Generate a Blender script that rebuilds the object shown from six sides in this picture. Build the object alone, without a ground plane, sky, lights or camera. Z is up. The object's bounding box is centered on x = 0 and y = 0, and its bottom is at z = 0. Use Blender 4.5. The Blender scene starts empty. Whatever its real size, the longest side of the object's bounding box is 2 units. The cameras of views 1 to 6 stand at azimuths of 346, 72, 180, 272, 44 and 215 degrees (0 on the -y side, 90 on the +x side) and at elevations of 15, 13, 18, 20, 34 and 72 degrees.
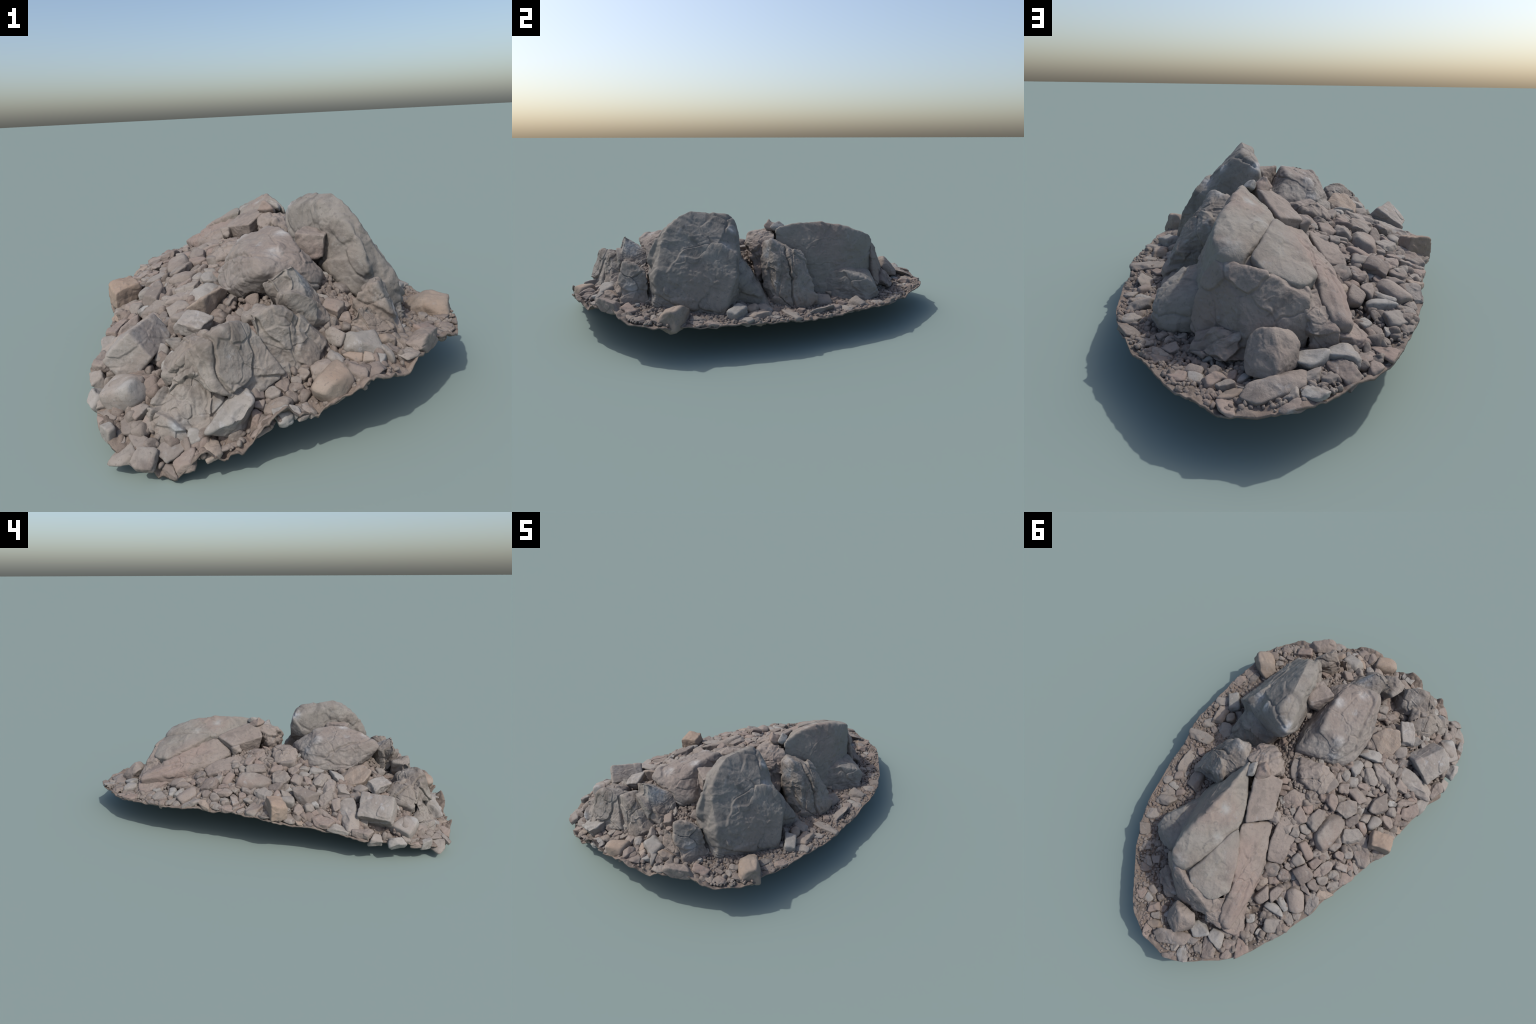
"""A scree-covered rock outcrop: a ragged sheet of rubble ground carrying jointed slabs,
big boulders, fractured bedrock, loose stones and gravel."""
import bpy, bmesh, math, random
import numpy as np
from mathutils import Vector, Matrix, Euler

random.seed(11)
RNG = np.random.default_rng(11)
# ---------------------------------------------------------------- ground sheet
# rim of the scanned sheet, walked clockwise seen from above: x, y, z
RIM = [
    (0.352, -0.838, 0.195), (0.302, -0.880, 0.200), (0.250, -0.906, 0.180), (0.192, -0.946, 0.170),
    (0.130, -0.965, 0.185), (0.070, -0.978, 0.172), (0.005, -0.990, 0.175), (-0.042, -0.998, 0.166),
    (-0.062, -0.968, 0.110), (-0.114, -0.986, 0.126), (-0.152, -0.998, 0.150), (-0.205, -0.997, 0.120),
    (-0.250, -0.986, 0.088), (-0.288, -0.995, 0.092), (-0.322, -0.982, 0.055), (-0.374, -0.998, 0.083),
    (-0.419, -0.990, 0.050), (-0.458, -0.972, 0.008), (-0.488, -0.945, 0.020), (-0.510, -0.915, 0.060),
    (-0.540, -0.895, 0.075), (-0.561, -0.872, 0.045), (-0.586, -0.866, 0.044), (-0.606, -0.816, 0.054),
    (-0.627, -0.780, 0.066), (-0.635, -0.725, 0.078), (-0.632, -0.640, 0.086),
    (-0.623, -0.552, 0.095), (-0.660, -0.479, 0.120), (-0.628, -0.402, 0.125), (-0.615, -0.325, 0.150),
    (-0.595, -0.243, 0.150), (-0.577, -0.112, 0.160), (-0.585, -0.033, 0.185), (-0.547, 0.040, 0.180),
    (-0.524, 0.128, 0.185), (-0.485, 0.253, 0.190), (-0.456, 0.350, 0.190), (-0.443, 0.427, 0.190),
    (-0.413, 0.511, 0.172), (-0.388, 0.588, 0.174), (-0.344, 0.666, 0.165), (-0.311, 0.735, 0.163),
    (-0.268, 0.794, 0.152), (-0.194, 0.873, 0.155), (-0.099, 0.948, 0.158), (0.006, 1.000, 0.140),
    (0.102, 0.993, 0.130), (0.171, 0.984, 0.125), (0.245, 0.939, 0.130), (0.306, 0.888, 0.134),
    (0.385, 0.793, 0.135), (0.440, 0.718, 0.135), (0.494, 0.641, 0.136), (0.547, 0.545, 0.140),
    (0.578, 0.445, 0.141), (0.601, 0.336, 0.136), (0.621, 0.237, 0.135), (0.638, 0.098, 0.132),
    (0.661, -0.054, 0.148), (0.653, -0.207, 0.150), (0.637, -0.398, 0.150), (0.612, -0.517, 0.152),
    (0.617, -0.589, 0.168), (0.563, -0.686, 0.167), (0.493, -0.772, 0.172), (0.425, -0.800, 0.176),
]
# heights of the rubble surface inside the rim: x, y, z
BED = [
    (-0.28, 0.045, .248), (-0.228, 0.482, .205), (-0.255, 0.207, .258), (-0.524, -0.42, .15), (-0.328, -0.588, .25),
    (-0.551, -0.70, .13), (-0.40, -0.25, .24), (-0.27, -0.19, .285), (-0.46, -0.10, .20), (-0.20, -0.35, .29), (-0.25, -0.50, .275),
    (-0.40, 0.20, .22), (-0.35, 0.40, .195), (-0.52, -0.56, .16), (-0.04, 0.0, .355), (-0.04, 0.13, .355), (-0.085, 0.18, .325), (-0.05, -0.61, .325), (0.36, 0.69, .105), (0.48, 0.57, .115), (-0.605, -0.68, .118), (-0.13, 0.24, .295),
    (-0.10, -0.12, .335), (-0.25, 0.62, .172), (-0.05, 0.79, .152), (0.05, 0.88, .128), (0.20, 0.85, .118),
    (0.40, 0.62, .120), (0.50, 0.35, .118), (0.50, 0.10, .128), (0.55, -0.10, .138), (0.53, -0.30, .15),
    (0.50, -0.50, .16), (0.45, -0.65, .165), (0.34, -0.72, .18), (0.27, -0.83, .192), (0.12, -0.69, .282),
    (0.16, -0.60, .31), (0.13, -0.80, .215), (0.15, -0.50, .345), (0.13, -0.35, .37), (0.10, -0.20, .35),
    (0.24, -0.07, .22), (0.40, -0.10, .165), (0.0, -0.91, .175), (-0.20, -0.85, .14), (-0.45, -0.80, .12),
    (-0.37, -0.66, .22), (-0.30, -0.93, .08), (-0.43, -0.92, .045), (-0.20, -0.93, .105), (-0.10, -0.92, .135), (-0.52, -0.83, .09), (-0.57, -0.76, .095), (0.0, -0.42, .30), (0.15, 0.35, .22),
    (0.33, -0.42, .20), (0.08, -0.05, .34), (-0.32, -0.05, .257), (-0.40, -0.45, .225), (0.0, -0.80, .19),
]
WEST_SCREE = [
    (-0.265, -0.508, 0.183, 0.115, 132), (-0.325, -0.604, 0.104, 0.076, 126), (-0.527, -0.584, 0.192, 0.142, 71), (-0.553, -0.712, 0.110, 0.073, 150),
    (-0.525, -0.426, 0.153, 0.084, 9), (-0.618, -0.497, 0.107, 0.064, 75), (-0.635, -0.650, 0.081, 0.044, 97), (-0.245, -0.389, 0.100, 0.066, 20),
    (-0.219, -0.284, 0.078, 0.052, 91), (-0.294, -0.293, 0.145, 0.066, 153), (-0.335, -0.349, 0.113, 0.060, 163), (-0.357, -0.409, 0.081, 0.061, 15),
    (-0.398, -0.408, 0.054, 0.034, 66), (-0.198, -0.213, 0.071, 0.045, 105), (-0.247, -0.213, 0.058, 0.052, 36), (-0.181, -0.182, 0.058, 0.032, 134),
    (-0.225, -0.153, 0.051, 0.051, 36), (-0.308, -0.231, 0.059, 0.036, 20), (-0.300, -0.167, 0.097, 0.052, 164), (-0.357, -0.232, 0.092, 0.030, 33),
    (-0.377, -0.292, 0.046, 0.027, 152), (-0.432, -0.308, 0.107, 0.054, 152), (-0.455, -0.365, 0.068, 0.041, 15), (-0.216, -0.065, 0.070, 0.057, 5),
    (-0.245, -0.101, 0.051, 0.038, 15), (-0.291, -0.073, 0.109, 0.090, 15), (-0.348, -0.128, 0.052, 0.045, 104), (-0.413, -0.194, 0.112, 0.072, 56),
    (-0.358, -0.184, 0.046, 0.039, 36), (-0.486, -0.230, 0.060, 0.047, 94), (-0.560, -0.281, 0.102, 0.075, 46), (-0.602, -0.370, 0.097, 0.063, 70),
    (-0.519, -0.310, 0.075, 0.034, 31), (-0.541, -0.357, 0.062, 0.028, 31), (-0.205, 0.056, 0.107, 0.069, 101), (-0.287, 0.052, 0.179, 0.115, 86),
    (-0.346, -0.051, 0.064, 0.052, 76), (-0.440, -0.117, 0.085, 0.059, 75), (-0.410, -0.061, 0.072, 0.046, 154), (-0.499, -0.176, 0.073, 0.053, 153),
    (-0.393, 0.001, 0.116, 0.071, 36), (-0.343, 0.098, 0.070, 0.058, 6), (-0.525, -0.057, 0.119, 0.086, 21), (-0.479, 0.050, 0.117, 0.072, 139),
    (-0.396, 0.119, 0.051, 0.042, 6), (-0.422, 0.087, 0.045, 0.045, 36), (-0.254, 0.204, 0.094, 0.047, 155), (-0.252, 0.265, 0.075, 0.057, 156),
    (-0.300, 0.288, 0.114, 0.076, 176), (-0.361, 0.234, 0.114, 0.057, 70), (-0.319, 0.229, 0.063, 0.051, 36), (-0.426, 0.211, 0.051, 0.038, 36),
    (-0.440, 0.159, 0.071, 0.035, 16), (-0.470, 0.135, 0.065, 0.039, 144), (-0.494, 0.117, 0.058, 0.026, 144), (-0.542, 0.009, 0.072, 0.033, 36),
    (-0.484, 0.204, 0.064, 0.052, 94), (-0.373, 0.314, 0.070, 0.051, 6), (-0.394, 0.269, 0.064, 0.051, 16), (-0.448, 0.258, 0.058, 0.038, 65),
    (-0.447, 0.311, 0.096, 0.051, 31), (-0.353, 0.424, 0.147, 0.083, 131), (-0.417, 0.392, 0.102, 0.057, 95), (-0.298, 0.469, 0.076, 0.032, 157),
    (-0.282, 0.509, 0.083, 0.045, 12), (-0.248, 0.458, 0.089, 0.044, 76), (-0.208, 0.491, 0.095, 0.054, 76), (-0.172, 0.375, 0.069, 0.057, 41),
    (-0.227, 0.356, 0.050, 0.050, 36), (-0.350, 0.346, 0.057, 0.038, 176), (-0.301, 0.353, 0.044, 0.038, 36), (-0.054, 0.178, 0.049, 0.037, 166),
    (-0.544, -0.123, 0.067, 0.047, 5), (-0.568, -0.175, 0.047, 0.034, 36), (-0.568, -0.225, 0.054, 0.027, 46), (-0.493, -0.113, 0.040, 0.033, 133),
    (-0.436, -0.444, 0.055, 0.041, 94), (-0.350, -0.508, 0.061, 0.055, 36), (-0.395, -0.475, 0.055, 0.041, 36), (-0.164, -0.126, 0.070, 0.057, 67),
    (0.018, -0.085, 0.101, 0.044, 111), (0.006, 0.027, 0.044, 0.025, 36), (-0.008, 0.057, 0.037, 0.031, 36), (-0.465, -0.261, 0.047, 0.040, 4),
    (-0.485, -0.492, 0.049, 0.042, 36), (-0.506, -0.370, 0.062, 0.034, 94), (-0.193, 0.163, 0.044, 0.031, 16), (-0.193, 0.185, 0.037, 0.031, 36),
    (-0.201, 0.253, 0.038, 0.031, 36), (-0.224, 0.315, 0.038, 0.031, 156), (-0.309, 0.129, 0.051, 0.038, 175), (-0.331, 0.159, 0.057, 0.038, 165),
]
NORTH_STONES = [
    (-0.048, 0.795, 0.073, 0.057, 139), (0.515, 0.494, 0.060, 0.052, 36), (0.528, 0.352, 0.087, 0.052, 26), (0.504, 0.399, 0.095, 0.052, 31),
    (0.535, 0.249, 0.052, 0.044, 36), (0.572, 0.304, 0.052, 0.044, 36), (0.440, 0.221, 0.086, 0.069, 79), (0.550, 0.157, 0.132, 0.044, 100),
    (0.599, 0.013, 0.089, 0.053, 10), (0.471, 0.321, 0.052, 0.035, 36), (0.195, 0.854, 0.067, 0.050, 27), (0.169, 0.877, 0.042, 0.042, 36),
    (0.159, 0.912, 0.059, 0.050, 36), (0.162, 0.956, 0.067, 0.034, 110), (-0.053, 0.935, 0.090, 0.049, 140), (-0.133, 0.845, 0.106, 0.065, 97),
    (-0.148, 0.789, 0.089, 0.057, 149), (-0.205, 0.770, 0.073, 0.040, 36), (-0.261, 0.742, 0.089, 0.048, 143), (-0.059, 0.858, 0.057, 0.033, 36),
    (-0.097, 0.867, 0.049, 0.041, 36), (-0.254, 0.644, 0.056, 0.040, 148), (-0.221, 0.613, 0.040, 0.040, 36), (-0.328, 0.577, 0.088, 0.072, 17),
    (-0.356, 0.615, 0.056, 0.032, 36), (-0.224, 0.819, 0.049, 0.032, 55), (-0.015, 0.980, 0.058, 0.033, 36), (0.498, 0.574, 0.069, 0.052, 36),
    (-0.170, 0.374, 0.095, 0.063, 41), (-0.162, 0.443, 0.047, 0.047, 36), (-0.211, 0.404, 0.039, 0.039, 36), (-0.229, 0.363, 0.047, 0.047, 36),
    (-0.365, 0.504, 0.072, 0.048, 7), (-0.387, 0.475, 0.048, 0.040, 36), (0.292, 0.835, 0.059, 0.042, 179), (0.434, 0.641, 0.043, 0.038, 36),
    (0.371, 0.694, 0.051, 0.043, 17), (0.388, 0.596, 0.038, 0.034, 36), (0.367, 0.733, 0.043, 0.034, 36), (0.354, 0.671, 0.047, 0.038, 36),
    (0.345, 0.294, 0.042, 0.034, 36),
]
EAST_STONES = [
    (0.544, -0.543, 0.141, 0.089, 140), (0.350, -0.826, 0.135, 0.083, 13), (0.402, -0.731, 0.082, 0.052, 25), (0.140, -0.816, 0.096, 0.074, 2),
    (0.167, -0.875, 0.049, 0.034, 36), (0.104, -0.688, 0.056, 0.049, 133), (0.208, -0.646, 0.078, 0.042, 152), (0.194, -0.567, 0.062, 0.048, 14),
    (0.119, -0.915, 0.068, 0.053, 36), (0.104, -0.856, 0.067, 0.030, 151), (-0.004, -0.937, 0.121, 0.083, 25), (0.080, -0.873, 0.037, 0.022, 151),
    (0.548, -0.250, 0.094, 0.058, 130), (0.612, -0.222, 0.065, 0.051, 36), (0.568, -0.160, 0.100, 0.064, 100), (0.508, -0.169, 0.057, 0.057, 36),
    (0.489, -0.104, 0.092, 0.064, 156), (0.477, -0.211, 0.057, 0.043, 146), (0.447, -0.242, 0.057, 0.042, 136), (0.600, -0.076, 0.050, 0.043, 36),
    (0.559, -0.448, 0.066, 0.052, 69), (0.612, -0.386, 0.066, 0.044, 80), (0.588, -0.456, 0.066, 0.044, 36), (0.489, -0.592, 0.044, 0.030, 36),
    (0.504, -0.692, 0.053, 0.045, 153), (0.460, -0.662, 0.045, 0.030, 14), (0.466, -0.733, 0.045, 0.038, 36), (0.548, -0.610, 0.052, 0.052, 36),
    (0.163, -0.178, 0.046, 0.039, 36), (-0.185, -0.707, 0.057, 0.043, 77), (-0.211, -0.642, 0.063, 0.049, 67), (-0.151, -0.644, 0.049, 0.049, 36),
    (-0.166, -0.604, 0.041, 0.034, 36), (-0.522, -0.922, 0.069, 0.054, 149), (-0.560, -0.877, 0.084, 0.061, 139), (-0.623, -0.746, 0.067, 0.052, 129),
    (-0.163, -0.972, 0.076, 0.061, 160), (-0.114, -0.970, 0.054, 0.046, 36), (0.267, -0.645, 0.057, 0.043, 36), (0.153, -0.667, 0.035, 0.028, 36),
    (0.267, -0.874, 0.060, 0.038, 2),
]
SOUTH_STONES = [
    (-0.275, -0.906, 0.116, 0.071, 35), (-0.159, -0.928, 0.080, 0.058, 178), (-0.450, -0.904, 0.065, 0.055, 102), (-0.422, -0.955, 0.066, 0.057, 61),
    (-0.350, -0.961, 0.063, 0.041, 98), (-0.124, -1.022, 0.045, 0.027, 143), (-0.549, -0.807, 0.064, 0.037, 96), (-0.575, -0.808, 0.065, 0.017, 94),
    (-0.609, -0.797, 0.065, 0.038, 103), (-0.611, -0.695, 0.050, 0.039, 160), (-0.610, -0.736, 0.056, 0.046, 160), (-0.633, -0.541, 0.078, 0.043, 98),
    (-0.090, -0.953, 0.058, 0.038, 94), (-0.529, -0.871, 0.059, 0.039, 110), (-0.198, -1.004, 0.079, 0.036, 20), (-0.461, -0.951, 0.051, 0.038, 126),
    (-0.201, -0.896, 0.029, 0.036, 160), (-0.380, -0.908, 0.045, 0.042, 161), (-0.306, -0.999, 0.043, 0.025, 13),
]

# ---------------------------------------------------------------- noise (numpy)
def hash3(ix, iy, iz, k=0):
    h = (ix * 374761393 + iy * 668265263 + iz * 2147483647 + k * 974711 + 1442695) & 0xffffffff
    h = ((h ^ (h >> 13)) * 1274126177) & 0xffffffff
    h = ((h ^ (h >> 16)) * 2246822519) & 0xffffffff
    return ((h ^ (h >> 15)) & 0xffffff) / float(0xffffff)


def vnoise(p, k=0):
    """Smooth value noise in -1..1 at points p (n, 3)."""
    f = np.floor(p)
    i = f.astype(np.int64)
    t = p - f
    t = t * t * t * (t * (t * 6 - 15) + 10)
    out = np.zeros(len(p))
    for dx in (0, 1):
        wx = t[:, 0] if dx else 1 - t[:, 0]
        for dy in (0, 1):
            wy = t[:, 1] if dy else 1 - t[:, 1]
            for dz in (0, 1):
                wz = t[:, 2] if dz else 1 - t[:, 2]
                out += wx * wy * wz * hash3(i[:, 0] + dx, i[:, 1] + dy, i[:, 2] + dz, k)
    return out * 2 - 1


def fbm(p, octaves=4, k=0, gain=0.5):
    out = np.zeros(len(p))
    a = 1.0
    for o in range(octaves):
        out += a * vnoise(p * 2.03 ** o + 17.3 * o, k + o)
        a *= gain
    return out


def worley(p, k=0):
    """Distance to the two nearest cell points and a random value and tilt for the nearest cell."""
    f = np.floor(p)
    i = f.astype(np.int64)
    d1 = np.full(len(p), 9.0)
    d2 = np.full(len(p), 9.0)
    val = np.zeros(len(p))
    tilt = np.zeros(len(p))
    for dx in (-1, 0, 1):
        for dy in (-1, 0, 1):
            for dz in (-1, 0, 1):
                cx, cy, cz = i[:, 0] + dx, i[:, 1] + dy, i[:, 2] + dz
                q = np.stack([cx + hash3(cx, cy, cz, k), cy + hash3(cx, cy, cz, k + 1),
                              cz + hash3(cx, cy, cz, k + 2)], 1) - p
                d = np.sqrt((q * q).sum(1))
                near = d < d1
                d2 = np.where(near, d1, np.minimum(d2, d))
                d1 = np.where(near, d, d1)
                val = np.where(near, hash3(cx, cy, cz, k + 3), val)
                tilt = np.where(near, q[:, 0] * (hash3(cx, cy, cz, k + 4) - .5)
                                + q[:, 1] * (hash3(cx, cy, cz, k + 5) - .5)
                                + q[:, 2] * (hash3(cx, cy, cz, k + 6) - .5), tilt)
    return d1, d2, val, tilt


def smooth(a, b, x):
    t = np.clip((x - a) / (b - a), 0, 1)
    return t * t * (3 - 2 * t)


# ---------------------------------------------------------------- bed height
CP = np.array(RIM + BED)
_n = len(CP)
_d = np.linalg.norm(CP[:, None, :2] - CP[None, :, :2], axis=2)
_a = np.c_[np.ones(_n), CP[:, :2]]
_w = np.linalg.solve(np.block([[_d, _a], [_a.T, np.zeros((3, 3))]]), np.r_[CP[:, 2], 0, 0, 0])


def bed(x, y):
    x = np.atleast_1d(np.asarray(x, float))
    y = np.atleast_1d(np.asarray(y, float))
    out = _w[_n] + _w[_n + 1] * x + _w[_n + 2] * y
    for j in range(_n):
        out = out + _w[j] * np.hypot(x - CP[j, 0], y - CP[j, 1])
    return out


def bed_normal(x, y, e=0.04):
    gx = (bed(x + e, y)[0] - bed(x - e, y)[0]) / (2 * e)
    gy = (bed(x, y + e)[0] - bed(x, y - e)[0]) / (2 * e)
    return Vector((-gx, -gy, 1)).normalized()


# ---------------------------------------------------------------- mesh helpers
def mesh_from(name, verts, faces, mat, smooth_shade=True):
    me = bpy.data.meshes.new(name)
    me.from_pydata([tuple(v) for v in verts], [], faces)
    if smooth_shade:
        me.polygons.foreach_set("use_smooth", [True] * len(me.polygons))
    if mat:
        me.materials.append(mat)
    me.update()
    return me


_ico = {}


def icosphere(level):
    if level not in _ico:
        bm = bmesh.new()
        bmesh.ops.create_icosphere(bm, subdivisions=level, radius=1)
        bm.verts.index_update()
        v = np.array([p.co[:] for p in bm.verts])
        f = np.array([[q.index for q in g.verts] for g in bm.faces])
        bm.free()
        _ico[level] = (v / np.linalg.norm(v, axis=1)[:, None], f)
    return _ico[level]


def vertex_normals(v, f):
    n = np.zeros_like(v)
    fn = np.cross(v[f[:, 1]] - v[f[:, 0]], v[f[:, 2]] - v[f[:, 0]])
    for c in range(3):
        np.add.at(n, f[:, c], fn)
    return n / np.maximum(np.linalg.norm(n, axis=1), 1e-12)[:, None]


def hull_planes(points):
    """Face planes (unit normal, distance from the centre) of the convex hull of points."""
    bm = bmesh.new()
    for p in points:
        bm.verts.new(p)
    res = bmesh.ops.convex_hull(bm, input=bm.verts)
    hull = [g for g in res["geom"] if isinstance(g, bmesh.types.BMFace)]
    vol_c = Vector((0, 0, 0))
    area = 0.0
    for g in hull:
        a = g.calc_area()
        vol_c += g.calc_center_median() * a
        area += a
    c = np.array(vol_c / area)
    N, D = [], []
    for g in hull:
        g.normal_update()
        n = np.array(g.normal)
        d = float(n @ (np.array(g.calc_center_median()) - c))
        if d < 0:
            n, d = -n, -d
        if g.calc_area() > 1e-7:
            N.append(n)
            D.append(max(d, 1e-3))
    bm.free()
    return c, np.array(N), np.array(D)


def rounded_polyhedron(dirs, N, D, sharp):
    """Radius along dirs of the polyhedron n.x <= d with edges rounded by a soft minimum."""
    s = np.zeros(len(dirs))
    for n, d in zip(N, D):
        s += np.maximum(dirs @ n / d, 0) ** sharp
    return s ** (-1.0 / sharp)


FOOTPRINTS = []      # hull planes of every boulder, to keep loose stones out of them


def boulder(name, points, mat, level=6, sharp=26, grow=0.0, rough=0.006, rough_scale=7.0,
            chunk=0.0, chunk_scale=9.0, bedding=(0.25, 0.1, 1.0), flatten=2.2, groove=0.0,
            strata=0.0, strata_scale=60.0, cracks=(), seed=0):
    c, N, D = hull_planes(points)
    FOOTPRINTS.append((c, N, D))
    D = D + grow
    sph, f = icosphere(level)
    pts = np.array(points) - c
    ext = np.abs(pts).max(0)
    dirs = sph * (0.35 * ext.max() + 0.65 * ext)
    dirs /= np.linalg.norm(dirs, axis=1)[:, None]
    v = c + dirs * (1 + .45 / sharp) * rounded_polyhedron(dirs, N, D, sharp)[:, None]
    n = vertex_normals(v, f)
    b = np.array(bedding, float)
    b /= np.linalg.norm(b)
    # warped coordinates, stretched along the bedding so features come out as layers
    w = v + 0.02 * np.stack([vnoise(v * 9, 50 + seed), vnoise(v * 9, 60 + seed), vnoise(v * 9, 70 + seed)], 1)
    w = w + 0.006 * np.stack([vnoise(v * 34, 51 + seed), vnoise(v * 34, 61 + seed), vnoise(v * 34, 71 + seed)], 1)
    q = w + (flatten - 1) * (w @ b)[:, None] * b
    disp = .8 * rough * fbm(w * rough_scale, 5, seed, 0.55)
    disp += 0.35 * rough * (1 - 2 * np.abs(fbm(w * rough_scale * 2.3, 4, seed + 9, 0.55)))
    if chunk:
        d1, d2, val, tilt = worley(q * chunk_scale, seed)
        disp += chunk * ((val - .5) * 1.5 + tilt * 1.8) * smooth(0, .05, d2 - d1)
        if groove:
            disp -= groove * (1 - smooth(0.0, 0.055, d2 - d1))
        d1, d2, val, tilt = worley(q * chunk_scale * 2.4 + 5, seed + 30)
        disp += chunk * .26 * ((val - .5) * 1.4 + tilt * 1.8) * smooth(0, .08, d2 - d1)
        if groove:
            disp -= groove * .3 * (1 - smooth(0.0, 0.09, d2 - d1)) * smooth(-.1, .35, fbm(w * 5, 2, seed + 3))
    if strata:
        h = (w @ b) * strata_scale + 1.2 * fbm(w * 6, 3, seed + 5)
        layer = vnoise(np.stack([h, h * 0 + seed, h * 0], 1), 3) + .5 * vnoise(np.stack([h * 2.7, h * 0 + seed, h * 0], 1), 4)
        disp += strata * layer * smooth(-.5, .4, fbm(w * 7, 2, seed + 8))
    for p0, p1, width, depth, step in cracks:
        p0, p1 = np.array(p0), np.array(p1)
        m = np.cross(p1 - p0, (p0 + p1) / 2 - c)
        m /= np.linalg.norm(m)
        axis = (p1 - p0) / np.linalg.norm(p1 - p0)
        along = (w - p0) @ axis / np.linalg.norm(p1 - p0)
        out = ((p0 + p1) / 2 - c)
        fade = smooth(-.12, .05, along) * (1 - smooth(.95, 1.12, along)) * smooth(0, .3, (v - c) @ out / (out @ out))
        dist = (w - p0) @ m + 0.008 * fbm(w * 16, 3, seed + 21)
        disp += fade * (-depth * np.exp(-(dist / width) ** 2)
                        + step * smooth(0, width, dist) * (1 - smooth(.02, .14, dist)))
    v = v + n * disp[:, None]
    v[:, 2] = np.maximum(v[:, 2], bed(v[:, 0], v[:, 1]) - 0.035)
    ob = bpy.data.objects.new(name, mesh_from(name, v, f.tolist(), mat))
    bpy.context.scene.collection.objects.link(ob)
    ob.parent = ROOT
    return ob


def stone_planes(r, kind):
    """Face planes of one loose stone filling a unit box: outward normals and distances."""
    if kind == "round":
        count, spread, jitter, wall = 16, .16, .13, .50
    elif kind == "block":
        count, spread, jitter, wall = 3, .06, .06, .47
    else:
        count, spread, jitter, wall = 11, .36, .24, .52
    N = r.normal(size=(count, 3))
    D = .56 * (1 + spread * (r.random(count) - .55))
    box = np.array([[1, 0, 0], [-1, 0, 0], [0, 1, 0], [0, -1, 0], [0, 0, 1], [0, 0, -1]], float)
    box = box + r.normal(size=(6, 3)) * jitter
    N = np.vstack([N, box])
    N /= np.linalg.norm(N, axis=1)[:, None]
    return N, np.r_[D, wall * r.uniform(.88, 1.1, 6)]


def fitted_stone(seed, centre, size, basis, kind, cuts, level=4):
    """Mesh of a stone about its own centre; cuts are planes (normal, distance) where neighbours press against it."""
    r = np.random.default_rng(seed)
    N, D = stone_planes(r, kind)
    N = N / size
    ln = np.linalg.norm(N, axis=1)
    N, D = (N / ln[:, None]) @ basis.T, D / ln
    if len(cuts):
        N = np.vstack([N, [c[0] for c in cuts]])
        D = np.r_[D, [c[1] for c in cuts]]
    sph, f = icosphere(level)
    dirs = (sph * (size + .4 * size.max())) @ basis.T
    dirs /= np.linalg.norm(dirs, axis=1)[:, None]
    sharp = {"round": 10, "block": 22, "angular": 26}[kind]
    v = dirs * rounded_polyhedron(dirs, N, D, sharp)[:, None]
    n = vertex_normals(v, f)
    m = float(np.prod(size) ** (1 / 3))
    q = v / m + seed * 3.17
    k = .5 if kind == "round" else 1.0
    v = v + n * (m * k * (.045 * fbm(q * 1.6, 3, seed) + .014 * fbm(q * 6, 3, seed + 2)))[:, None]
    if kind != "round":
        d1, d2, val, tilt = worley(q * 1.5, seed)
        v = v + n * (m * .07 * ((val - .5) + tilt) * smooth(0, .10, d2 - d1))[:, None]
    return v, f

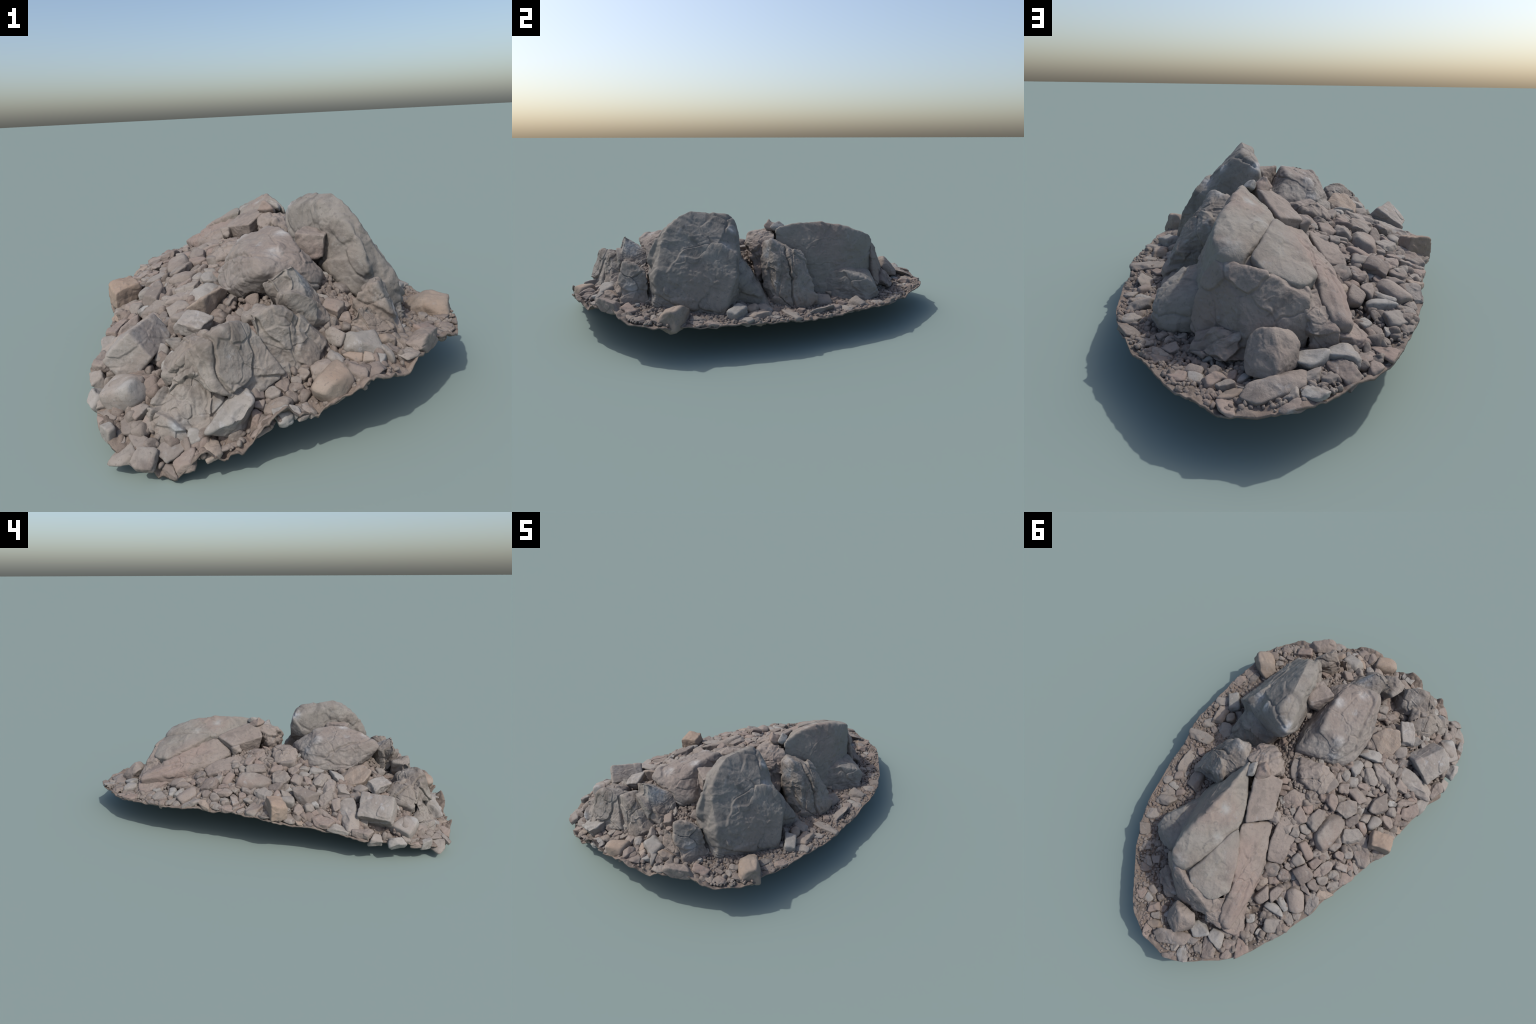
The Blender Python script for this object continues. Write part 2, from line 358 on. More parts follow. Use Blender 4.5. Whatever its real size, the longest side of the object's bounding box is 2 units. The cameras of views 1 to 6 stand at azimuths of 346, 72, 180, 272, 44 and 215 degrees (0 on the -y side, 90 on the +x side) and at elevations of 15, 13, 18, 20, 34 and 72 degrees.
# ---------------------------------------------------------------- materials
def rock_material(name, base, dark, light, warm, spots=(), pale=(0.46, 0.47, 0.48), scale=1.0,
                  per_object=0.0, bump=0.5):
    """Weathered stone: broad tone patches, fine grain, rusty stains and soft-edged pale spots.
    spots: (x, y, z, radius) of the pale spots, in the object's own coordinates."""
    m = bpy.data.materials.new(name)
    m.use_nodes = True
    nt = m.node_tree
    nd, ln = nt.nodes, nt.links
    bsdf = nd["Principled BSDF"]
    bsdf.inputs["Roughness"].default_value = 0.82
    bsdf.inputs["Specular IOR Level"].default_value = 0.25
    tc = nd.new("ShaderNodeTexCoord")
    vec = tc.outputs["Object"]
    if per_object:
        info = nd.new("ShaderNodeObjectInfo")
        add = nd.new("ShaderNodeVectorMath")
        add.operation = 'MULTIPLY_ADD'
        add.inputs[1].default_value = (1, 1, 1)
        mul = nd.new("ShaderNodeMath")
        mul.operation = 'MULTIPLY'
        mul.inputs[1].default_value = 57.0
        ln.new(info.outputs["Random"], mul.inputs[0])
        ln.new(vec, add.inputs[0])
        ln.new(mul.outputs[0], add.inputs[2])
        vec = add.outputs[0]

    def noise(s, detail=4, rough=.55, dist=0.0):
        t = nd.new("ShaderNodeTexNoise")
        t.inputs["Scale"].default_value = s * scale
        t.inputs["Detail"].default_value = detail
        t.inputs["Roughness"].default_value = rough
        t.inputs["Distortion"].default_value = dist
        ln.new(vec, t.inputs["Vector"])
        return t.outputs["Fac"]

    def ramp(fac, lo, hi):
        t = nd.new("ShaderNodeMapRange")
        t.interpolation_type = 'SMOOTHSTEP'
        t.inputs["From Min"].default_value = lo
        t.inputs["From Max"].default_value = hi
        ln.new(fac, t.inputs["Value"])
        return t.outputs["Result"]

    def mix(fac, a, b, amount=1.0):
        t = nd.new("ShaderNodeMix")
        t.data_type = 'RGBA'
        if amount != 1.0:
            s = nd.new("ShaderNodeMath")
            s.operation = 'MULTIPLY'
            s.inputs[1].default_value = amount
            ln.new(fac, s.inputs[0])
            fac = s.outputs[0]
        ln.new(fac, t.inputs["Factor"])
        for sock, val in (("A", a), ("B", b)):
            i = [q for q in t.inputs if q.name == sock and q.type == 'RGBA'][0]
            if isinstance(val, tuple):
                i.default_value = (*val, 1)
            else:
                ln.new(val, i)
        return [q for q in t.outputs if q.type == 'RGBA'][0]

    col = mix(ramp(noise(5), .35, .65), base, light)
    col = mix(ramp(noise(9, 5, .6, .6), .48, .66), col, dark, .95)
    col = mix(ramp(noise(3.3, 3, .5, .4), .45, .68), col, warm, .7)
    if per_object:
        for lo, hi, tone, amount in ((.0, .4, warm, .75), (.45, .8, dark, .7), (.72, 1.0, light, .8)):
            w = nd.new("ShaderNodeMath")
            w.operation = 'PINGPONG'
            w.inputs[1].default_value = 1.0
            s = nd.new("ShaderNodeMath")
            s.operation = 'MULTIPLY'
            s.inputs[1].default_value = 7.0 + 9 * lo
            ln.new(info.outputs["Random"], s.inputs[0])
            ln.new(s.outputs[0], w.inputs[0])
            col = mix(ramp(w.outputs[0], .45, .95), col, tone, amount * per_object)
    fine = noise(70, 6, .7)
    col = mix(ramp(fine, .30, .46), dark, col, 1.0)
    col = mix(ramp(noise(38, 4, .6), .56, .70), col, light, .6)
    col = mix(ramp(noise(14, 5, .65, .3), .60, .72), col, tuple(1.12 * (.3 * c + .7 * sum(light) / 3) for c in light), .7)
    last = None
    for x, y, z, r in spots:
        d = nd.new("ShaderNodeVectorMath")
        d.operation = 'DISTANCE'
        d.inputs[1].default_value = (x, y, z)
        ln.new(vec, d.inputs[0])
        s = nd.new("ShaderNodeMath")
        s.operation = 'DIVIDE'
        s.inputs[1].default_value = r
        ln.new(d.outputs["Value"], s.inputs[0])
        inv = nd.new("ShaderNodeMapRange")
        inv.interpolation_type = 'SMOOTHERSTEP'
        inv.inputs["From Min"].default_value = 1.0
        inv.inputs["From Max"].default_value = 0.0
        ln.new(s.outputs[0], inv.inputs["Value"])
        if last is None:
            last = inv.outputs["Result"]
        else:
            mx = nd.new("ShaderNodeMath")
            mx.operation = 'MAXIMUM'
            ln.new(last, mx.inputs[0])
            ln.new(inv.outputs["Result"], mx.inputs[1])
            last = mx.outputs[0]
    if last is not None:
        mm = nd.new("ShaderNodeMath")
        mm.operation = 'MULTIPLY'
        ln.new(last, mm.inputs[0])
        ln.new(ramp(noise(26, 4, .6), .2, .7), mm.inputs[1])
        col = mix(mm.outputs[0], col, pale, .95)
    ln.new(col, bsdf.inputs["Base Color"])
    bp = nd.new("ShaderNodeBump")
    bp.inputs["Strength"].default_value = bump
    bp.inputs["Distance"].default_value = 0.006
    hsum = nd.new("ShaderNodeMath")
    hsum.operation = 'ADD'
    ln.new(noise(110, 6, .7), hsum.inputs[0])
    ln.new(noise(28, 4, .6), hsum.inputs[1])
    ln.new(hsum.outputs[0], bp.inputs["Height"])
    ln.new(bp.outputs["Normal"], bsdf.inputs["Normal"])
    return m


GREY = rock_material("grey_slate", (0.203, 0.186, 0.165), (0.147, 0.136, 0.124), (0.239, 0.223, 0.201), (0.225, 0.191, 0.163),
                     spots=[(.367, -.256, .449, .045), (.15, -.177, .532, .05), (.375, -.255, .43, .03),
                            (.43, -.60, .25, .03), (.30, -.20, .53, .05)])
SLAB = rock_material("jointed_slab_stone", (0.221, 0.201, 0.173), (0.174, 0.160, 0.142), (0.254, 0.236, 0.209), (0.242, 0.193, 0.167),
                     spots=[(.174, .603, .436, .055), (.10, .42, .43, .05), (.05, .55, .37, .06), (.15, .3, .48, .05)],
                     pale=(.33, .33, .31))
PINK = rock_material("pinkish_sandstone", (0.223, 0.187, 0.163), (0.169, 0.145, 0.128), (0.254, 0.220, 0.193), (0.247, 0.189, 0.163))
ROUND = rock_material("rounded_boulder_stone", (0.221, 0.195, 0.174), (0.169, 0.152, 0.139), (0.259, 0.239, 0.216), (0.231, 0.189, 0.163),
                      spots=[(-.089, -.289, .455, .05), (-.10, -.24, .40, .05), (-.05, -.569, .472, .05), (.02, -.45, .49, .05)],
                      pale=(.38, .37, .355))
CLIFF = rock_material("fractured_bedrock", (0.219, 0.192, 0.167), (0.155, 0.136, 0.118), (0.263, 0.244, 0.219), (0.225, 0.182, 0.152),
                      spots=[(.309, -.028, .394, .05), (-.0, -.68, .40, .08), (-.30, -.89, .13, .05), (-.42, -.9, .12, .05),
                             (.29, -.0, .44, .05), (.28, -.70, .26, .07)], pale=(.36, .375, .38))
LOOSE = rock_material("loose_stone", (0.216, 0.183, 0.158), (0.160, 0.139, 0.124), (0.257, 0.234, 0.209), (0.245, 0.189, 0.160),
                      per_object=1.0, scale=1.6, bump=.35)
PALE = rock_material("pale_stone", (.258, .243, .220), (.188, .175, .157), (.310, .300, .282), (.262, .225, .197),
                     per_object=.5, scale=1.6, bump=.35)
TAN = rock_material("tan_stone", (0.254, 0.206, 0.167), (0.186, 0.157, 0.133), (0.287, 0.242, 0.203), (0.282, 0.211, 0.160),
                    per_object=.3, scale=1.6, bump=.35)
DIRT = rock_material("gravelly_soil", (0.186, 0.151, 0.126), (0.118, 0.097, 0.083), (0.220, 0.183, 0.155), (0.208, 0.160, 0.130),
                     scale=2.0, bump=.5)
GRIT = rock_material("grit", (0.201, 0.169, 0.146), (0.137, 0.117, 0.102), (0.239, 0.209, 0.183), (0.220, 0.172, 0.146), scale=2.5)

# ---------------------------------------------------------------- the thing
ROOT = bpy.data.objects.new("rock_outcrop", None)
bpy.context.scene.collection.objects.link(ROOT)
ROOT["label"] = "weathered rock outcrop with boulders, jointed slabs and scree"
ROOT["category"] = "rock outcrop"

# ---- two upright boulders on the east side
boulder("boulder", [
    (.135, -.17, .532), (.16, -.154, .448), (.222, -.388, .616), (.195, -.25, .580), (.208, -.32, .606), (.245, -.48, .586), (.178, -.43, .588),
    (.20, -.506, .548), (.236, -.58, .492), (.268, -.618, .390), (.298, -.625, .316), (.34, -.628, .24), (.29, -.56, .49), (.374, -.605, .335),
    (.396, -.605, .25), (.47, -.45, .20), (.528, -.326, .14), (.513, -.312, .164), (.486, -.263, .24), (.483, -.243, .312), (.44, -.215, .368),
    (.363, -.195, .42), (.25, -.182, .512), (.212, -.206, .574), (.125, -.25, .38), (.165, -.50, .37), (.22, -.60, .30), (.28, -.15, .25),
    (.40, -.20, .15), (.30, -.50, .2)],
    GREY, level=7, sharp=50, grow=.004, rough=.006, rough_scale=6, chunk=.010, chunk_scale=5, groove=.003,
    bedding=(.3, .25, 1), flatten=1.3, strata=.0018, strata_scale=45, seed=3)


def plate(points, mat, proud, normal=(.855, -.232, .464), **kw):
    """A shell of rock standing a little proud of a face."""
    n = np.array(normal)
    pts = [tuple(np.array(p) + n * proud) for p in points] + [tuple(np.array(p) - n * .05) for p in points]
    FOOT = len(FOOTPRINTS)
    boulder("rock_plate", pts, mat, level=6, **kw)
    del FOOTPRINTS[FOOT:]


plate([(.382, -.416, .383), (.357, -.324, .477), (.375, -.273, .469), (.417, -.217, .419), (.457, -.229, .339), (.498, -.268, .244),
       (.526, -.322, .165), (.485, -.419, .193), (.438, -.43, .274)], GREY, .006, sharp=40, rough=.006, chunk=.004, chunk_scale=7, seed=6)
boulder("boulder", [
    (.395, -.62, .13), (.47, -.47, .13), (.50, -.35, .13), (.39, -.61, .27), (.30, -.61, .28), (.30, -.63, .13), (.44, -.45, .25),
    (.30, -.45, .13), (.30, -.45, .25)], GREY, level=6, sharp=40, rough=.006, chunk=.012, chunk_scale=9, groove=.004, seed=4)
boulder("boulder", [
    (.32, -.185, .405), (.42, -.18, .30), (.455, -.06, .14), (.36, -.03, .16), (.25, -.07, .25), (.19, -.16, .40), (.24, -.08, .18),
    (.42, -.25, .15), (.22, -.25, .2), (.32, -.24, .42), (.43, -.24, .3)], GREY, level=6, sharp=34, rough=.006, chunk=.008, groove=.003, seed=5)

# ---- jointed slabs of the northern ridge
boulder("slab", [
    (.189, .055, .494), (.181, .13, .518), (.182, .235, .523), (.193, .376, .506), (.221, .461, .478), (.233, .537, .460),
    (.227, .606, .423), (.194, .632, .40), (.174, .608, .430), (.117, .161, .474), (.082, .223, .456), (.054, .289, .438),
    (.050, .33, .43), (.062, .37, .442), (.078, .457, .434), (.097, .557, .420), (.137, .624, .396), (.275, .25, .37), (.275, .42, .35),
    (.33, .12, .12), (.375, .262, .12), (.36, .376, .12), (.32, .49, .12), (.27, .58, .12), (.20, .63, .16), (.10, .2, .2), (.25, .03, .16)],
    SLAB, level=7, sharp=44, grow=.003, rough=.005, rough_scale=6, chunk=.005, chunk_scale=6, groove=.002,
    bedding=(.5, -.1, 1), strata=.0025, strata_scale=50, seed=11)
boulder("slab", [
    (.30, .27, .265), (.362, .376, .280), (.418, .471, .245), (.43, .534, .195), (.39, .575, .14), (.30, .595, .184), (.27, .57, .25),
    (.30, .42, .28), (.462, .464, .11), (.425, .37, .11), (.38, .25, .11), (.25, .3, .12), (.25, .59, .12)],
    GREY, level=6, sharp=34, rough=.006, chunk=.006, chunk_scale=6, groove=.003, strata=.002, seed=12)
boulder("slab", [
    (.107, .130, .482), (.022, .030, .432), (-.04, .192, .398), (.038, .280, .426), (.07, .222, .448), (.08, .05, .470), (.137, .07, .486),
    (.04, .06, .33), (-.01, .19, .31), (.05, .25, .33), (.12, .1, .35)],
    PINK, level=6, sharp=34, grow=.006, rough=.004, chunk=.002, seed=13)
boulder("slab", [
    (.044, .345, .428), (.058, .378, .438), (.073, .46, .428), (.088, .558, .415), (.112, .614, .394), (.07, .650, .362),
    (-.014, .656, .330), (-.038, .637, .324), (-.072, .573, .330), (-.051, .519, .350), (-.012, .427, .394), (.026, .366, .420),
    (.05, .36, .3), (-.02, .62, .22), (.1, .6, .25), (-.03, .55, .22)],
    SLAB, level=6, sharp=34, grow=.008, rough=.005, chunk=.003, seed=14)
boulder("slab", [
    (.048, .30, .412), (.028, .36, .402), (-.014, .43, .374), (-.053, .519, .330), (-.074, .573, .308), (-.10, .65, .272), (-.12, .715, .245),
    (-.166, .712, .235), (-.168, .638, .246), (-.153, .541, .268), (-.141, .45, .284), (-.117, .366, .290), (-.081, .265, .322),
    (-.045, .208, .358), (-.02, .22, .25), (-.15, .70, .15), (-.10, .70, .15), (-.06, .4, .18), (-.14, .45, .18)],
    PINK, level=6, sharp=34, grow=.006, rough=.006, chunk=.005, chunk_scale=8, groove=.003, bedding=(.6, .2, 1), strata=.003, strata_scale=70,
    cracks=[((-.09, .70, .26), (-.02, .38, .37), .006, .008, .004), ((-.155, .70, .235), (-.12, .50, .29), .006, .010, -.004)], seed=15)
boulder("slab", [
    (-.15, .55, .23), (-.19, .60, .20), (-.235, .70, .17), (-.17, .735, .20), (-.10, .73, .22), (-.08, .72, .16), (-.22, .72, .15), (-.14, .55, .16)],
    PINK, level=6, sharp=30, rough=.006, chunk=.006, groove=.003, strata=.003, seed=16)
boulder("slab", [
    (.20, .645, .36), (.10, .662, .374), (-.012, .694, .318), (-.056, .705, .302), (-.05, .62, .315), (.22, .612, .39),
    (-.043, .728, .233), (-.05, .72, .15), (.03, .745, .17), (.13, .745, .17), (.21, .70, .15), (.28, .64, .16), (.27, .62, .26), (.31, .595, .16), (.255, .60, .35),
    (.05, .748, .21), (.12, .748, .20)],
    PINK, level=7, sharp=32, rough=.007, chunk=.007, chunk_scale=6, groove=.003, bedding=(.2, 1, .8), seed=17)
boulder("slab", [
    (.22, .69, .20), (.28, .66, .18), (.29, .71, .14), (.19, .775, .14), (.06, .76, .14), (.10, .73, .20), (.18, .72, .22), (.2, .6, .15)],
    PINK, level=6, sharp=20, rough=.008, chunk=.008, groove=.003, seed=18)
boulder("slab", [
    (-.04, .64, .308), (-.075, .61, .302), (-.11, .68, .262), (-.03, .69, .29), (-.135, .735, .225), (-.06, .745, .235), (-.05, .74, .15), (-.13, .74, .15), (-.1, .62, .2), (-.04, .70, .275)],
    PINK, level=6, sharp=20, rough=.008, chunk=.008, chunk_scale=10, groove=.004, seed=24)
boulder("slab", [
    (.19, .60, .395), (.10, .60, .385), (.02, .63, .32), (-.04, .62, .295), (.0, .36, .36), (.07, .30, .40), (-.03, .25, .34), (.03, .10, .39), (.10, .12, .43),
    (.15, .3, .45), (.1, .68, .3), (.2, .2, .2), (.2, .6, .2), (-.05, .5, .2), (.0, .2, .22)],
    SLAB, level=5, sharp=30, rough=.004, seed=25)
boulder("slab", [
    (.311, -.012, .458), (.255, -.03, .436), (.309, -.035, .40), (.30, -.065, .33), (.345, -.055, .222), (.415, -.025, .13), (.43, -.02, .19),
    (.40, -.015, .32), (.46, .055, .14), (.355, .015, .405), (.315, .075, .395), (.20, .05, .44), (.22, 0, .16), (.30, .162, .375), (.345, .135, .345),
    (.44, .168, .25), (.478, .178, .165), (.465, .085, .165), (.45, .182, .12), (.22, .17, .3), (.25, .16, .15), (.464, .08, .12)],
    CLIFF, level=7, sharp=60, grow=.003, rough=.008, chunk=.014, chunk_scale=6, groove=.004, bedding=(.3, 1, .4), flatten=1.4, seed=19,
    cracks=[((.465, .075, .14), (.35, .06, .42), .004, .012, .010)])
boulder("slab", [
    (.105, -.06, .468), (.135, -.089, .438), (.173, .057, .484), (.29, -.075, .255), (.20, -.10, .37), (.05, -.01, .42), (.09, .05, .455),
    (.06, -.04, .36), (.22, -.02, .44), (.25, .03, .43), (.06, -.03, .25), (.2, .03, .25), (.26, -.03, .18)],
    PINK, level=6, sharp=26, rough=.010, chunk=.014, chunk_scale=11, groove=.005, seed=20)
boulder("slab", [
    (-.06, .134, .350), (-.144, .080, .318), (-.180, .205, .302), (-.198, .33, .275), (-.130, .356, .290), (-.092, .277, .328),
    (-.08, .15, .24), (-.18, .31, .2), (-.13, .33, .2), (-.15, .1, .24)], PINK, level=6, sharp=20, rough=.005, chunk=.002, seed=21)
boulder("slab", [(.135, .945, .15), (.112, .905, .165), (-.041, .836, .165), (-.036, .905, .16), (.079, .970, .145), (.03, .9, .178),
                 (.1, .95, .11), (-.03, .9, .11)], PINK, level=5, sharp=14, rough=.004, seed=22)
boulder("boulder", [
    (.113, .755, .21), (.002, .752, .235), (-.028, .792, .215), (.030, .880, .185), (.105, .868, .18), (.133, .809, .19), (.05, .80, .262),
    (.09, .78, .25), (.04, .89, .155), (.12, .85, .145), (-.02, .82, .16), (.03, .77, .16), (.12, .78, .155)],
    PINK, level=6, sharp=18, rough=.006, seed=23)

# ---- weathered blocks in the saddle
boulder("boulder", [(.03, -.145, .385), (-.08, -.175, .40), (-.115, -.185, .375), (-.165, -.165, .345), (-.196, -.088, .315), (-.12, -.042, .355),
                    (-.048, -.046, .38), (-.012, -.076, .395), (-.09, -.12, .405), (-.1, -.1, .25), (0, -.1, .25)],
        PINK, level=6, sharp=16, rough=.010, chunk=.009, chunk_scale=8, groove=.004, seed=31)
boulder("boulder", [(-.015, .077, .38), (-.04, .0, .375), (-.095, -.012, .35), (-.131, .032, .32), (-.14, .081, .31), (-.056, .13, .345),
                    (-.07, .05, .378), (-.07, .05, .22), (-.1, .1, .22)],
        PINK, level=6, sharp=22, rough=.006, chunk=.005, chunk_scale=8, groove=.003, seed=32)
boulder("boulder", [(-.113, -.003, .34), (-.139, -.086, .34), (-.167, -.067, .31), (-.178, -.0, .30), (-.145, .054, .31), (-.14, -.02, .35),
                    (-.14, -.02, .22)], PINK, level=5, sharp=16, rough=.008, chunk=.006, groove=.004, seed=33)

# ---- great rounded boulder
boulder("boulder", [
    (.02, -.273, .466), (.012, -.293, .487), (.024, -.342, .492), (.041, -.465, .495), (.05, -.52, .475), (.037, -.605, .436), (-.03, -.607, .455),
    (-.119, -.596, .464), (-.11, -.645, .426), (-.05, -.569, .472), (.125, -.55, .375), (.091, -.60, .343), (.071, -.170, .33), (.062, -.165, .385),
    (-.037, -.205, .30), (-.138, -.225, .31), (-.188, -.28, .31), (-.196, -.344, .31), (-.198, -.433, .312), (-.182, -.506, .345),
    (-.146, -.566, .39), (-.089, -.289, .455), (-.11, -.235, .39), (.14, -.45, .33), (.12, -.25, .33), (-.16, -.33, .40), (-.15, -.45, .41),
    (.0, -.25, .25), (-.1, -.5, .25), (.05, -.55, .28)],
    ROUND, level=7, sharp=34, grow=.003, rough=.008, rough_scale=6, chunk=.006, chunk_scale=5, groove=.002, bedding=(-.3, .3, 1),
    cracks=[((-.06, -.60, .46), (-.16, -.30, .38), .008, .014, -.006), ((-.16, -.30, .36), (-.19, -.48, .33), .006, .007, 0)], seed=41)

# ---- two big squared blocks resting on the scree
boulder("boulder", [(-.443, -.500, .284), (-.525, -.645, .291), (-.608, -.614, .200), (-.56, -.462, .207),
                    (-.385, -.535, .215), (-.468, -.678, .22), (-.548, -.648, .13), (-.50, -.496, .135)],
        PALE, level=6, sharp=26, grow=.004, rough=.004, chunk=.003, chunk_scale=7, groove=.002, seed=61)
boulder("boulder", [(-.195, -.468, .318), (-.225, -.530, .352), (-.288, -.562, .337), (-.332, -.52, .297), (-.318, -.435, .268), (-.26, -.43, .295),
                    (-.22, -.47, .23), (-.27, -.54, .24), (-.30, -.46, .21)],
        TAN, level=6, sharp=26, grow=.004, rough=.004, chunk=.003, chunk_scale=7, seed=62)

# ---- fractured bedrock of the southern face
boulder("bedrock", [
    (-.035, -.715, .462), (-.129, -.711, .412), (-.117, -.720, .383), (.087, -.621, .304), (.057, -.611, .365), (.085, -.720, .262),
    (.025, -.755, .296), (-.06, -.745, .365), (-.08, -.64, .39), (.03, -.60, .38), (-.08, -.66, .25), (.05, -.62, .22), (.08, -.70, .22),
    (-.03, -.73, .24)],
    CLIFF, level=7, sharp=46, grow=.003, rough=.006, chunk=.012, chunk_scale=6, groove=.003, bedding=(.8, 0, .6), flatten=1.5, seed=51)
boulder("bedrock", [
    (-.18, -.790, .336), (-.123, -.792, .360), (-.035, -.785, .312), (.025, -.795, .236), (-.10, -.835, .15), (-.164, -.806, .283),
    (-.15, -.72, .34), (-.02, -.72, .31), (.045, -.74, .22), (-.05, -.74, .14), (-.03, -.83, .17)],
    CLIFF, level=7, sharp=46, grow=.008, rough=.006, chunk=.014, chunk_scale=5, groove=.004, bedding=(.8, .1, .6), flatten=1.4, strata=.0025, strata_scale=40, seed=52)
boulder("bedrock", [
    (-.329, -.85, .298), (-.355, -.81, .305), (-.27, -.825, .340), (-.262, -.775, .330), (-.226, -.725, .305), (-.175, -.803, .292),
    (-.199, -.80, .338), (-.12, -.845, .185), (-.209, -.876, .148), (-.314, -.888, .190), (-.30, -.72, .25), (-.13, -.76, .15),
    (-.39, -.78, .23), (-.2, -.70, .25)],
    CLIFF, level=7, sharp=44, grow=.004, rough=.006, chunk=.014, chunk_scale=5.5, groove=.005, bedding=(.8, .1, .6), flatten=1.4, strata=.0025, strata_scale=40, seed=53)
boulder("bedrock", [
    (-.30, -.69, .270), (-.37, -.72, .260), (-.425, -.70, .215), (-.355, -.745, .290), (-.39, -.80, .262), (-.445, -.76, .195), (-.40, -.66, .205),
    (-.33, -.65, .235), (-.28, -.74, .29), (-.36, -.68, .12), (-.42, -.76, .12), (-.32, -.78, .14)],
    CLIFF, level=6, sharp=34, rough=.006, chunk=.014, chunk_scale=8, groove=.005, flatten=1.5, bedding=(.8, .1, .6), seed=57)
boulder("bedrock", [
    (-.32, -.60, .245), (-.40, -.595, .205), (-.44, -.66, .185), (-.34, -.67, .25), (-.28, -.66, .27), (-.37, -.62, .12), (-.42, -.64, .12), (-.3, -.66, .14)],
    LOOSE, level=6, sharp=22, rough=.007, chunk=.006, chunk_scale=8, groove=.003, seed=58)
boulder("bedrock", [
    (-.455, -.83, .145), (-.405, -.84, .205), (-.45, -.79, .18), (-.346, -.86, .15), (-.45, -.87, .10), (-.36, -.80, .25), (-.50, -.82, .09),
    (-.42, -.895, .055), (-.30, -.89, .10), (-.33, -.90, .07), (-.48, -.86, .06), (-.25, -.885, .11), (-.3, -.8, .1), (-.45, -.78, .1)],
    CLIFF, level=7, sharp=18, rough=.008, chunk=.018, chunk_scale=7, groove=.006, flatten=1.3, seed=54)
boulder("bedrock", [
    (.236, -.715, .384), (.222, -.734, .382), (.252, -.763, .31), (.328, -.757, .17), (.365, -.64, .14), (.335, -.73, .188), (.30, -.64, .33),
    (.20, -.66, .33), (.20, -.65, .20), (.165, -.70, .32), (.20, -.76, .20), (.30, -.62, .15)],
    CLIFF, level=6, sharp=34, grow=.003, rough=.007, chunk=.010, chunk_scale=9, groove=.004, seed=55)
boulder("bedrock", [
    (.153, -.760, .312), (.192, -.795, .235), (.235, -.785, .19), (.13, -.74, .25), (.20, -.74, .31), (.275, -.765, .23), (.15, -.74, .2),
    (.25, -.74, .18)], CLIFF, level=6, sharp=30, rough=.007, chunk=.010, chunk_scale=12, groove=.004, seed=56)

# ---- ground sheet: rings between the rim and the middle, ragged at the rim
def ground_sheet():
    rim = np.array(RIM)
    k = 12
    t = np.arange(len(rim) * k) / k
    i = t.astype(int)
    u = (t - i)[:, None]
    m = len(rim)
    p0, p1, p2, p3 = rim[(i - 1) % m], rim[i % m], rim[(i + 1) % m], rim[(i + 2) % m]
    curve = .5 * (2 * p1 + (p2 - p0) * u + (2 * p0 - 5 * p1 + 4 * p2 - p3) * u ** 2 + (3 * p1 - p0 - 3 * p2 + p3) * u ** 3)
    south = smooth(-.62, -.85, curve[:, 1])
    q = np.c_[curve[:, :2] * 18, np.zeros(len(curve))]
    curve[:, :2] *= 1 + ((.005 + .006 * south) * fbm(q * .8, 3, 81))[:, None]
    rows = 150
    centre = np.array([.03, .02])
    s = 1 - np.linspace(0, 1, rows) ** 1.15 * .985
    xy = centre + s[:, None, None] * (curve[None, :, :2] - centre)
    x, y = xy[..., 0].ravel(), xy[..., 1].ravel()
    ss = np.repeat(s, len(curve))
    z = bed(x, y)
    base = np.c_[x, y, np.zeros_like(x)]
    sth = np.tile(south, rows)
    edge = smooth(.90, 1.0, ss)
    d1, d2, val, tilt = worley(base * 34, 5)
    lumps = .010 * (smooth(0, .30, d2 - d1) * (.4 + val) - .5) * (1 + sth)
    z = z + lumps * (1 - .75 * edge) + .006 * fbm(base * 12, 4, 7)
    z += edge * ((.005 + .018 * sth) * fbm(base * 10 + 3, 2, 33) + .004 * fbm(base * 40, 2, 35))
    z -= .010 * smooth(-.05, -.2, x) * (1 - edge)
    z = np.maximum(z, .004)
    n = len(curve)
    top = np.c_[x, y, z]
    under = top.copy()
    under[:, 2] -= .006
    under[:, 2] = np.maximum(under[:, 2], 0)
    faces = []
    off = rows * n
    for r in range(rows - 1):
        a = r * n
        for c in range(n):
            d = (c + 1) % n
            faces.append((a + c, a + n + c, a + n + d, a + d))
            faces.append((off + a + d, off + a + n + d, off + a + n + c, off + a + c))
    for c in range(n):
        d = (c + 1) % n
        faces.append((c, d, off + d, off + c))
    last = (rows - 1) * n
    faces.append(tuple(last + c for c in range(n)))
    ob = bpy.data.objects.new("gravel_bed", mesh_from("gravel_bed", np.vstack([top, under]), faces, DIRT))
    bpy.context.scene.collection.objects.link(ob)
    ob.parent = ROOT
    return curve


CURVE = ground_sheet()

# ---- loose stones: listed first, then shaped so that neighbours press against each other
POLY = CURVE[:, :2]
STONES = []          # centre, size, basis, kind, material
TAKEN = []


def stone(x, y, length, width, yaw, kind=None, mat=None, height=None, sink=.24, tilt=14, lift=0.0, centre=None, firm=False):
    h = height or width * random.uniform(.55, .9)
    kind = kind or random.choice(("angular",) * 5 + ("block",) * 2 + ("round",) * 2)
    mat = mat or random.choice((LOOSE,) * 9 + (PALE, TAN))
    n = Vector((0, 0, 1)).lerp(bed_normal(x, y), .85).normalized()
    fwd = Vector((math.cos(math.radians(yaw)), math.sin(math.radians(yaw)), 0))
    fwd = (fwd - n * fwd.dot(n)).normalized()
    basis = Matrix((fwd, n.cross(fwd), n)).transposed()
    j = Euler([math.radians(random.uniform(-tilt, tilt)), math.radians(random.uniform(-tilt, tilt)), 0]).to_matrix()
    at = centre or (x, y, bed(x, y)[0] + h * (.5 - sink) + lift)
    STONES.append((np.array(at), np.array([length, width, h]), np.array(basis @ j), kind, mat, firm))
    TAKEN.append((x, y, .42 * (length + width) / 2))


